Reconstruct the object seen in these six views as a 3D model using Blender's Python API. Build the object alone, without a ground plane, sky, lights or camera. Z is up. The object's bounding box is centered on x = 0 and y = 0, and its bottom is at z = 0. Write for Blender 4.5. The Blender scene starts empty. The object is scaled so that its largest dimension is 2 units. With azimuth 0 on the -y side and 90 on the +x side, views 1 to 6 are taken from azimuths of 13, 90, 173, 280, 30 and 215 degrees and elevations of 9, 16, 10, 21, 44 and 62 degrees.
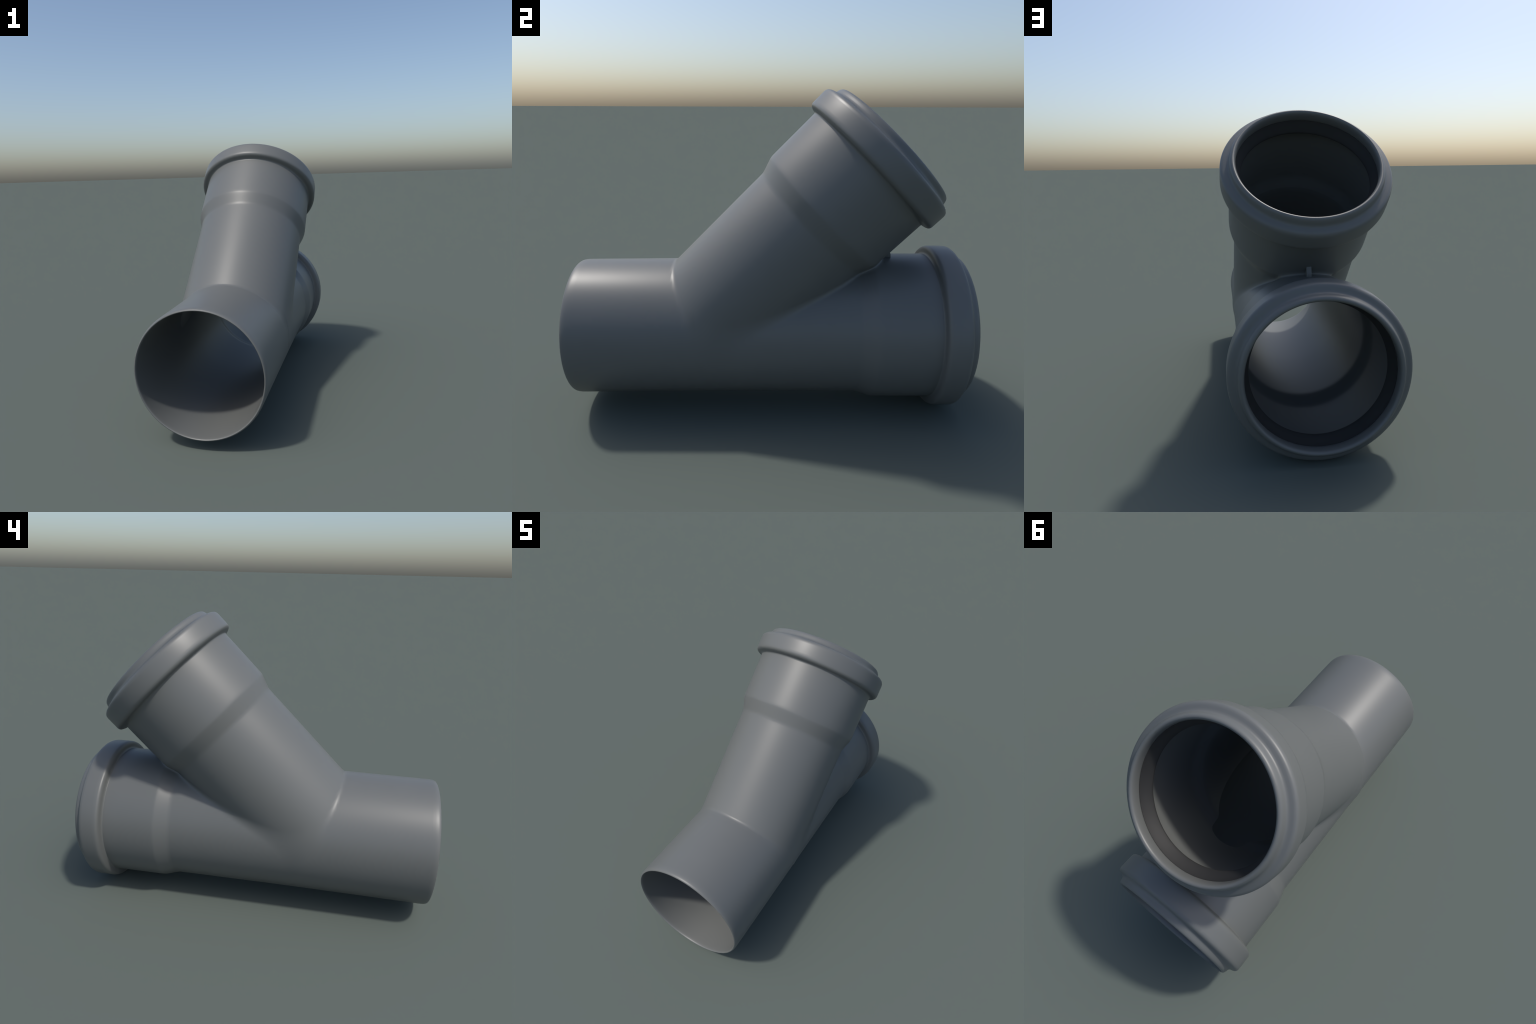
"""Grey moulded plastic 45-degree branch fitting: one straight run with a plain
spigot end, a side branch, two bell sockets with beaded collars and rubber seals."""
import bpy, bmesh, math
import numpy as np
from mathutils import Vector

# ------------------------------------------------------------------ dimensions
SEG = 160                      # facets round every revolved surface
AXIS_Z = 0.4230                # height of the run axis (= collar radius)
RUN_R, RUN_BORE = 0.3548, 0.3390
BR_R, BR_BORE = 0.3510, 0.3375
SOCK_R, SOCK_BORE = 0.380, 0.365
RUN_START, RUN_RIM = -1.0, 1.0
BR_Y0, BR_ANGLE = -0.349, math.radians(44.8)
BR_RIM = 1.349                 # branch rim, measured along the branch axis
TAPER_BACK, TAPER_FRONT = 0.553, 0.471   # distances behind the rim
SPIGOT_END = -0.56             # spigot / run border
RUN_CUT, BR_CUT, END_CUT = 0.66, 1.02, -0.955   # where revolved ends take over

c45, s45 = math.cos(BR_ANGLE), math.sin(BR_ANGLE)
RUN_FRAME = (np.array([0, 0, AXIS_Z]), np.array([0, 1.0, 0]), np.array([1.0, 0, 0]), np.array([0, 0, 1.0]))
BR_FRAME = (np.array([0, BR_Y0, AXIS_Z]), np.array([0, c45, s45]), np.array([1.0, 0, 0]), np.array([0, -s45, c45]))


def ramp(u, w=0.09):
    """0 -> 1 linear step with softly rounded corners."""
    q = lambda v: 0.5 * (v + np.sqrt(v * v + w * w))
    return q(u) - q(u - 1.0)


def bell(t, rim, r_pipe, r_socket, lead=0.0):
    u = (t + lead - (rim - TAPER_BACK)) / (TAPER_BACK - TAPER_FRONT)
    return r_pipe + (r_socket - r_pipe) * ramp(u)


run_outer = lambda t: bell(t, RUN_RIM, RUN_R, SOCK_R)
run_inner = lambda t: bell(t, RUN_RIM, RUN_BORE, SOCK_BORE, 0.022)
br_outer = lambda t: bell(t, BR_RIM, BR_R, SOCK_R)
br_inner = lambda t: bell(t, BR_RIM, BR_BORE, SOCK_BORE, 0.022)


# ------------------------------------------------------------------ mesh helpers
def revolve(profile, frame, closed=False, caps=False):
    """profile: list of (t, radius). Returns verts, faces (normals to the left of the walk)."""
    o, a, u, v = frame
    ang = np.arange(SEG) * 2 * math.pi / SEG
    verts = []
    for t, r in profile:
        verts += list(o + a * t + r * (np.cos(ang)[:, None] * u + np.sin(ang)[:, None] * v))
    n, faces = len(profile), []
    for i in range(n if closed else n - 1):
        j = (i + 1) % n
        for k in range(SEG):
            m = (k + 1) % SEG
            faces.append((i * SEG + k, j * SEG + k, j * SEG + m, i * SEG + m))
    if caps:
        faces.append(tuple(range(SEG)))
        faces.append(tuple((n - 1) * SEG + k for k in reversed(range(SEG))))
    return [tuple(p) for p in verts], faces


def sag(y):
    """The spigot droops a few millimetres below the run axis."""
    return 0.010 * np.clip((-0.10 - y) / 0.9, 0, 1) ** 1.2


def new_mesh(name, verts, faces):
    me = bpy.data.meshes.new(name)
    me.from_pydata([tuple(map(float, p)) for p in verts], [], faces)
    me.update()
    return me


def new_object(name, me, parent=None):
    ob = bpy.data.objects.new(name, me)
    bpy.context.scene.collection.objects.link(ob)
    ob.parent = parent
    return ob


def solid(name, fn, frame, t0, t1, step):
    ts = np.linspace(t0, t1, int(round((t1 - t0) / step)) + 1)
    verts, faces = revolve([(t, float(fn(t))) for t in ts], frame, caps=True)
    me = new_mesh(name, verts, faces)
    bm = bmesh.new(); bm.from_mesh(me)
    bmesh.ops.recalc_face_normals(bm, faces=bm.faces[:])
    bm.to_mesh(me); bm.free()
    return new_object(name, me)


def boolean(target, tool, op):
    md = target.modifiers.new('b', 'BOOLEAN')
    md.operation, md.solver, md.object = op, 'EXACT', tool
    dg = bpy.context.evaluated_depsgraph_get()
    me = bpy.data.meshes.new_from_object(target.evaluated_get(dg))
    target.modifiers.clear()
    target.data = me
    bpy.data.objects.remove(tool)


def local(P, frame):
    o, a, u, v = frame
    d = P - o
    t = d @ a
    x, z = d @ u, d @ v
    return t, np.hypot(x, z)


def blend_field(P):
    """Smooth union of run and branch skins: small mould fillet in the crease."""
    t1, d1 = local(P, RUN_FRAME)
    t2, d2 = local(P, BR_FRAME)
    f1 = d1 - run_outer(t1)
    f2 = np.where(t2 < -0.02, 1.0, d2 - br_outer(t2))
    k = np.where(P[:, 1] < -0.35, 0.008, 0.024)
    h = np.clip(k - np.abs(f1 - f2), 0, None) / k
    return np.minimum(f1, f2) - h * h * k * 0.25


def gradient(f, P, e=1e-4):
    g = np.stack([(f(P + e * np.eye(3)[i]) - f(P - e * np.eye(3)[i])) / (2 * e) for i in range(3)], 1)
    return g / np.maximum(np.linalg.norm(g, axis=1, keepdims=True), 1e-9)


# ------------------------------------------------------------------ moulded body: boolean of skins and bores
body = solid('body', run_outer, RUN_FRAME, END_CUT, RUN_CUT, 0.0125)
boolean(body, solid('skin', br_outer, BR_FRAME, 0.0, BR_CUT, 0.0125), 'UNION')
bore = solid('bore', run_inner, RUN_FRAME, END_CUT - 0.03, RUN_CUT + 0.03, 0.02)
boolean(bore, solid('bore_b', br_inner, BR_FRAME, 0.0, BR_CUT + 0.03, 0.02), 'UNION')
boolean(body, bore, 'DIFFERENCE')

bm = bmesh.new(); bm.from_mesh(body.data)
bmesh.ops.triangulate(bm, faces=[f for f in bm.faces if len(f.verts) > 4])
bmesh.ops.remove_doubles(bm, verts=bm.verts[:], dist=2e-4)
bm.verts.ensure_lookup_table()
V = np.array([v.co[:] for v in bm.verts])
F = [[v.index for v in f.verts] for f in bm.faces]
bm.free()
bpy.data.objects.remove(body)

t1, d1 = local(V, RUN_FRAME)
t2, d2 = local(V, BR_FRAME)
on_run = np.abs(d1 - run_outer(t1)) < 2.5e-3
on_br = (np.abs(d2 - br_outer(t2)) < 2.5e-3) & (t2 > -0.01)
outer_v = (on_run | on_br) & (np.minimum(d1 - run_outer(t1), np.where(t2 > 0, d2 - br_outer(t2), 1)) > -3e-3)
bore_depth = np.minimum(d1 - run_inner(t1), np.where(t2 > 0, d2 - br_inner(t2), 1))
outer_v &= bore_depth > 0.003
# pull skin vertices onto the filleted surface (only where it differs)
idx = np.where(outer_v)[0]
P = V[idx]
for _ in range(3):
    f = blend_field(P)
    P = P - gradient(blend_field, P) * f[:, None] * 0.9
V[idx] = P
SKIN_N = np.zeros_like(V)
SKIN_N[idx] = gradient(blend_field, P)

groups = {}      # part name -> list of (verts, faces, loop normals or None)


def add_piece(part, verts, faces, normals=None):
    groups.setdefault(part, []).append((np.array(verts, float), faces, normals))


def classify(c, skin):
    a1, b1 = local(c[None], RUN_FRAME)
    a2, b2 = local(c[None], BR_FRAME)
    if skin:
        e1, e2 = b1[0] - run_outer(a1[0]), b2[0] - br_outer(a2[0])
    else:
        e1, e2 = b1[0] - run_inner(a1[0]), b2[0] - br_inner(a2[0])
    branch = a2[0] > 0 and abs(e2) < abs(e1)
    if branch:
        return 'socket_b' if a2[0] > BR_RIM - TAPER_BACK else 'branch_pipe'
    if a1[0] > RUN_RIM - TAPER_BACK:
        return 'socket_r'
    return 'spigot' if a1[0] < SPIGOT_END else 'run_pipe'


buckets = {}
for face in F:
    c = V[face].mean(0)
    ta, tb = local(V[face], RUN_FRAME)[0], local(V[face], BR_FRAME)[0]
    if np.all(ta < END_CUT + 1e-4) or np.all(ta > RUN_CUT - 1e-4) and np.ptp(ta) < 1e-4:
        continue                                   # open annulus left by the cut
    if np.all(tb > BR_CUT - 1e-4) and np.ptp(tb) < 1e-4:
        continue
    skin = all(outer_v[i] for i in face)
    buckets.setdefault(classify(c, skin), []).append((face, skin))
for part, fl in buckets.items():
    used = sorted({i for f, _ in fl for i in f})
    remap = {o: n for n, o in enumerate(used)}
    normals = []
    for f, skin in fl:
        for i in f:
            normals.append(tuple(SKIN_N[i]) if skin else (0.0, 0.0, 0.0))
    add_piece(part, V[used], [tuple(remap[i] for i in f) for f, _ in fl], normals)

# ------------------------------------------------------------------ revolved ends
# rounded plain end of the spigot: walk from the bore out over the lip onto the skin
spigot_profile = [(END_CUT, RUN_BORE), (-0.980, RUN_BORE), (-0.992, RUN_BORE + 0.0006), (-0.998, RUN_BORE + 0.0025),
                  (-1.0, RUN_BORE + 0.0050), (-0.9997, RUN_BORE + 0.0075), (-0.998, RUN_BORE + 0.0098),
                  (-0.994, RUN_BORE + 0.0122), (-0.988, RUN_BORE + 0.0140), (-0.980, RUN_BORE + 0.0152),
                  (-0.970, RUN_R), (END_CUT, RUN_R)]
add_piece('spigot', *revolve(spigot_profile, RUN_FRAME))

# bell wall between the junction and the collar (outer skin and bore)
COLLAR_BACK = 0.176


def bell_wall(part, frame, cut, rim, fo, fi):
    ts = np.linspace(cut, rim - COLLAR_BACK, 14)
    add_piece(part, *revolve([(t, float(fo(t))) for t in ts], frame))
    add_piece(part, *revolve([(t, float(fi(t))) for t in reversed(ts)], frame))


bell_wall('socket_r', RUN_FRAME, RUN_CUT, RUN_RIM, run_outer, run_inner)
bell_wall('socket_b', BR_FRAME, BR_CUT, BR_RIM, br_outer, br_inner)

# collar: bead that houses the seal, then a notch and a rolled entry lip; d = distance behind rim
COLLAR = [(0.1760, 0.3800), (0.1745, 0.3801), (0.1695, 0.3818), (0.1665, 0.3855), (0.1645, 0.3910), (0.1630, 0.4000),
          (0.1610, 0.4075), (0.1570, 0.4155), (0.1510, 0.4205), (0.1430, 0.4227), (0.1300, 0.4230), (0.0720, 0.4230),
          (0.0610, 0.4218), (0.0530, 0.4180), (0.0475, 0.4115), (0.0440, 0.4035), (0.0415, 0.3940),
          (0.0380, 0.3860), (0.0330, 0.3808), (0.0260, 0.3780), (0.0180, 0.3760), (0.0100, 0.3728),
          (0.0045, 0.3690), (0.0010, 0.3640), (0.0000, 0.3595), (0.0015, 0.3550), (0.0060, 0.3505), (0.0130, 0.3478),
          (0.0230, 0.3465), (0.0350, 0.3468), (0.0500, 0.3485), (0.0600, 0.3505), (0.0620, 0.3560),
          (0.0640, 0.4000), (0.1300, 0.4020), (0.1480, 0.3900), (0.1520, 0.3670), (0.1560, 0.3652), (0.176, 0.3650)]
# rubber seal: cone running inward from the lip to a thin sealing edge
SEAL = [(0.0565, 0.3530), (0.0570, 0.3482), (0.0640, 0.3462), (0.0800, 0.3395), (0.0980, 0.3310), (0.1120, 0.3250),
        (0.1180, 0.3232), (0.1215, 0.3235), (0.1235, 0.3260), (0.1240, 0.3320), (0.1250, 0.3480),
        (0.1290, 0.3580), (0.1400, 0.3640), (0.1400, 0.3960), (0.0660, 0.3960)]

# ------------------------------------------------------------------ materials
def plastic(name, base, dark, rough, bump):
    m = bpy.data.materials.new(name)
    m.use_nodes = True
    nt = m.node_tree
    b = nt.nodes['Principled BSDF']
    tc = nt.nodes.new('ShaderNodeTexCoord')
    n1 = nt.nodes.new('ShaderNodeTexNoise')
    n1.inputs['Scale'].default_value = 2.5
    n1.inputs['Detail'].default_value = 3.0
    nt.links.new(tc.outputs['Object'], n1.inputs['Vector'])
    cr = nt.nodes.new('ShaderNodeValToRGB')
    cr.color_ramp.elements[0].position, cr.color_ramp.elements[1].position = 0.3, 0.7
    cr.color_ramp.elements[0].color = (*dark, 1)
    cr.color_ramp.elements[1].color = (*base, 1)
    nt.links.new(n1.outputs['Fac'], cr.inputs['Fac'])
    nt.links.new(cr.outputs['Color'], b.inputs['Base Color'])
    b.inputs['Roughness'].default_value = rough
    n2 = nt.nodes.new('ShaderNodeTexNoise')
    n2.inputs['Scale'].default_value = 220.0
    nt.links.new(tc.outputs['Object'], n2.inputs['Vector'])
    bp = nt.nodes.new('ShaderNodeBump')
    bp.inputs['Strength'].default_value = bump
    bp.inputs['Distance'].default_value = 0.001
    nt.links.new(n2.outputs['Fac'], bp.inputs['Height'])
    nt.links.new(bp.outputs['Normal'], b.inputs['Normal'])
    return m


GREY = plastic('grey_plastic', (0.1305, 0.1365, 0.1330), (0.1265, 0.1325, 0.1290), 0.43, 0.02)
RUBBER = plastic('dark_rubber', (0.026, 0.026, 0.026), (0.022, 0.022, 0.022), 0.65, 0.1)


# ------------------------------------------------------------------ assemble parts
def build_part(name, pieces, parent, material, crease=40.0):
    verts, faces, normals, any_n = [], [], [], False
    for pv, pf, pn in pieces:
        off = len(verts)
        verts += [tuple(p) for p in pv]
        faces += [tuple(i + off for i in f) for f in pf]
        if pn is None:
            normals += [(0.0, 0.0, 0.0)] * sum(len(f) for f in pf)
        else:
            normals += pn
            any_n = True
    verts = [(x * 1.006, y, z - sag(y)) for x, y, z in verts]
    me = new_mesh(name, verts, faces)
    me.polygons.foreach_set('use_smooth', [True] * len(me.polygons))
    me.set_sharp_from_angle(angle=math.radians(crease))
    if any_n:
        me.normals_split_custom_set(normals)
    me.materials.append(material)
    return new_object(name, me, parent)


root = bpy.data.objects.new('pipe_fitting', None)
bpy.context.scene.collection.objects.link(root)
root['label'] = 'grey plastic drain pipe fitting with an angled branch'
root['category'] = 'pipe fitting'

build_part('spigot', groups['spigot'], root, GREY)
build_part('run_pipe', groups['run_pipe'], root, GREY)
build_part('branch_pipe', groups['branch_pipe'], root, GREY)
for key, frame, rim, widen in (('socket_r', RUN_FRAME, RUN_RIM, 0.004), ('socket_b', BR_FRAME, BR_RIM, 0.0)):
    sock = build_part('socket', groups[key], root, GREY)
    pv, pf = revolve([(rim - d - (widen if 0.14 < d < 0.172 and r > 0.38 else 0.0), r) for d, r in COLLAR], frame)
    build_part('collar', [(pv, pf, None)], sock, GREY, 60)
    pv, pf = revolve([(rim - d, r) for d, r in SEAL], frame, closed=True)
    build_part('seal_ring', [(pv, pf, None)], sock, RUBBER, 60)

# small stiffening rib standing in the crotch between branch and run
RIB_W, RIB_Y0, RIB_Y1, RIB_TOP = 0.025, 0.54, 0.634, 0.868
bm = bmesh.new()
z0 = AXIS_Z + SOCK_R - 0.008
prof = [(RIB_Y0, z0), (RIB_Y1, z0), (RIB_Y1 - 0.002, z0 + 0.022), (RIB_Y1 - 0.014, RIB_TOP - 0.012), (RIB_Y0 + 0.03, RIB_TOP - 0.058)]
sides = [[bm.verts.new((x, y, z)) for y, z in prof] for x in (-RIB_W / 2, RIB_W / 2)]
bm.faces.new(sides[0]); bm.faces.new(list(reversed(sides[1])))
for i in range(len(prof)):
    j = (i + 1) % len(prof)
    bm.faces.new((sides[0][i], sides[1][i], sides[1][j], sides[0][j]))
bmesh.ops.recalc_face_normals(bm, faces=bm.faces[:])
bmesh.ops.bevel(bm, geom=bm.edges[:], offset=0.003, segments=3, profile=0.5, affect='EDGES')
me = bpy.data.meshes.new('rib')
bm.to_mesh(me); bm.free()
me.polygons.foreach_set('use_smooth', [True] * len(me.polygons))
me.materials.append(GREY)
new_object('rib', me, root)
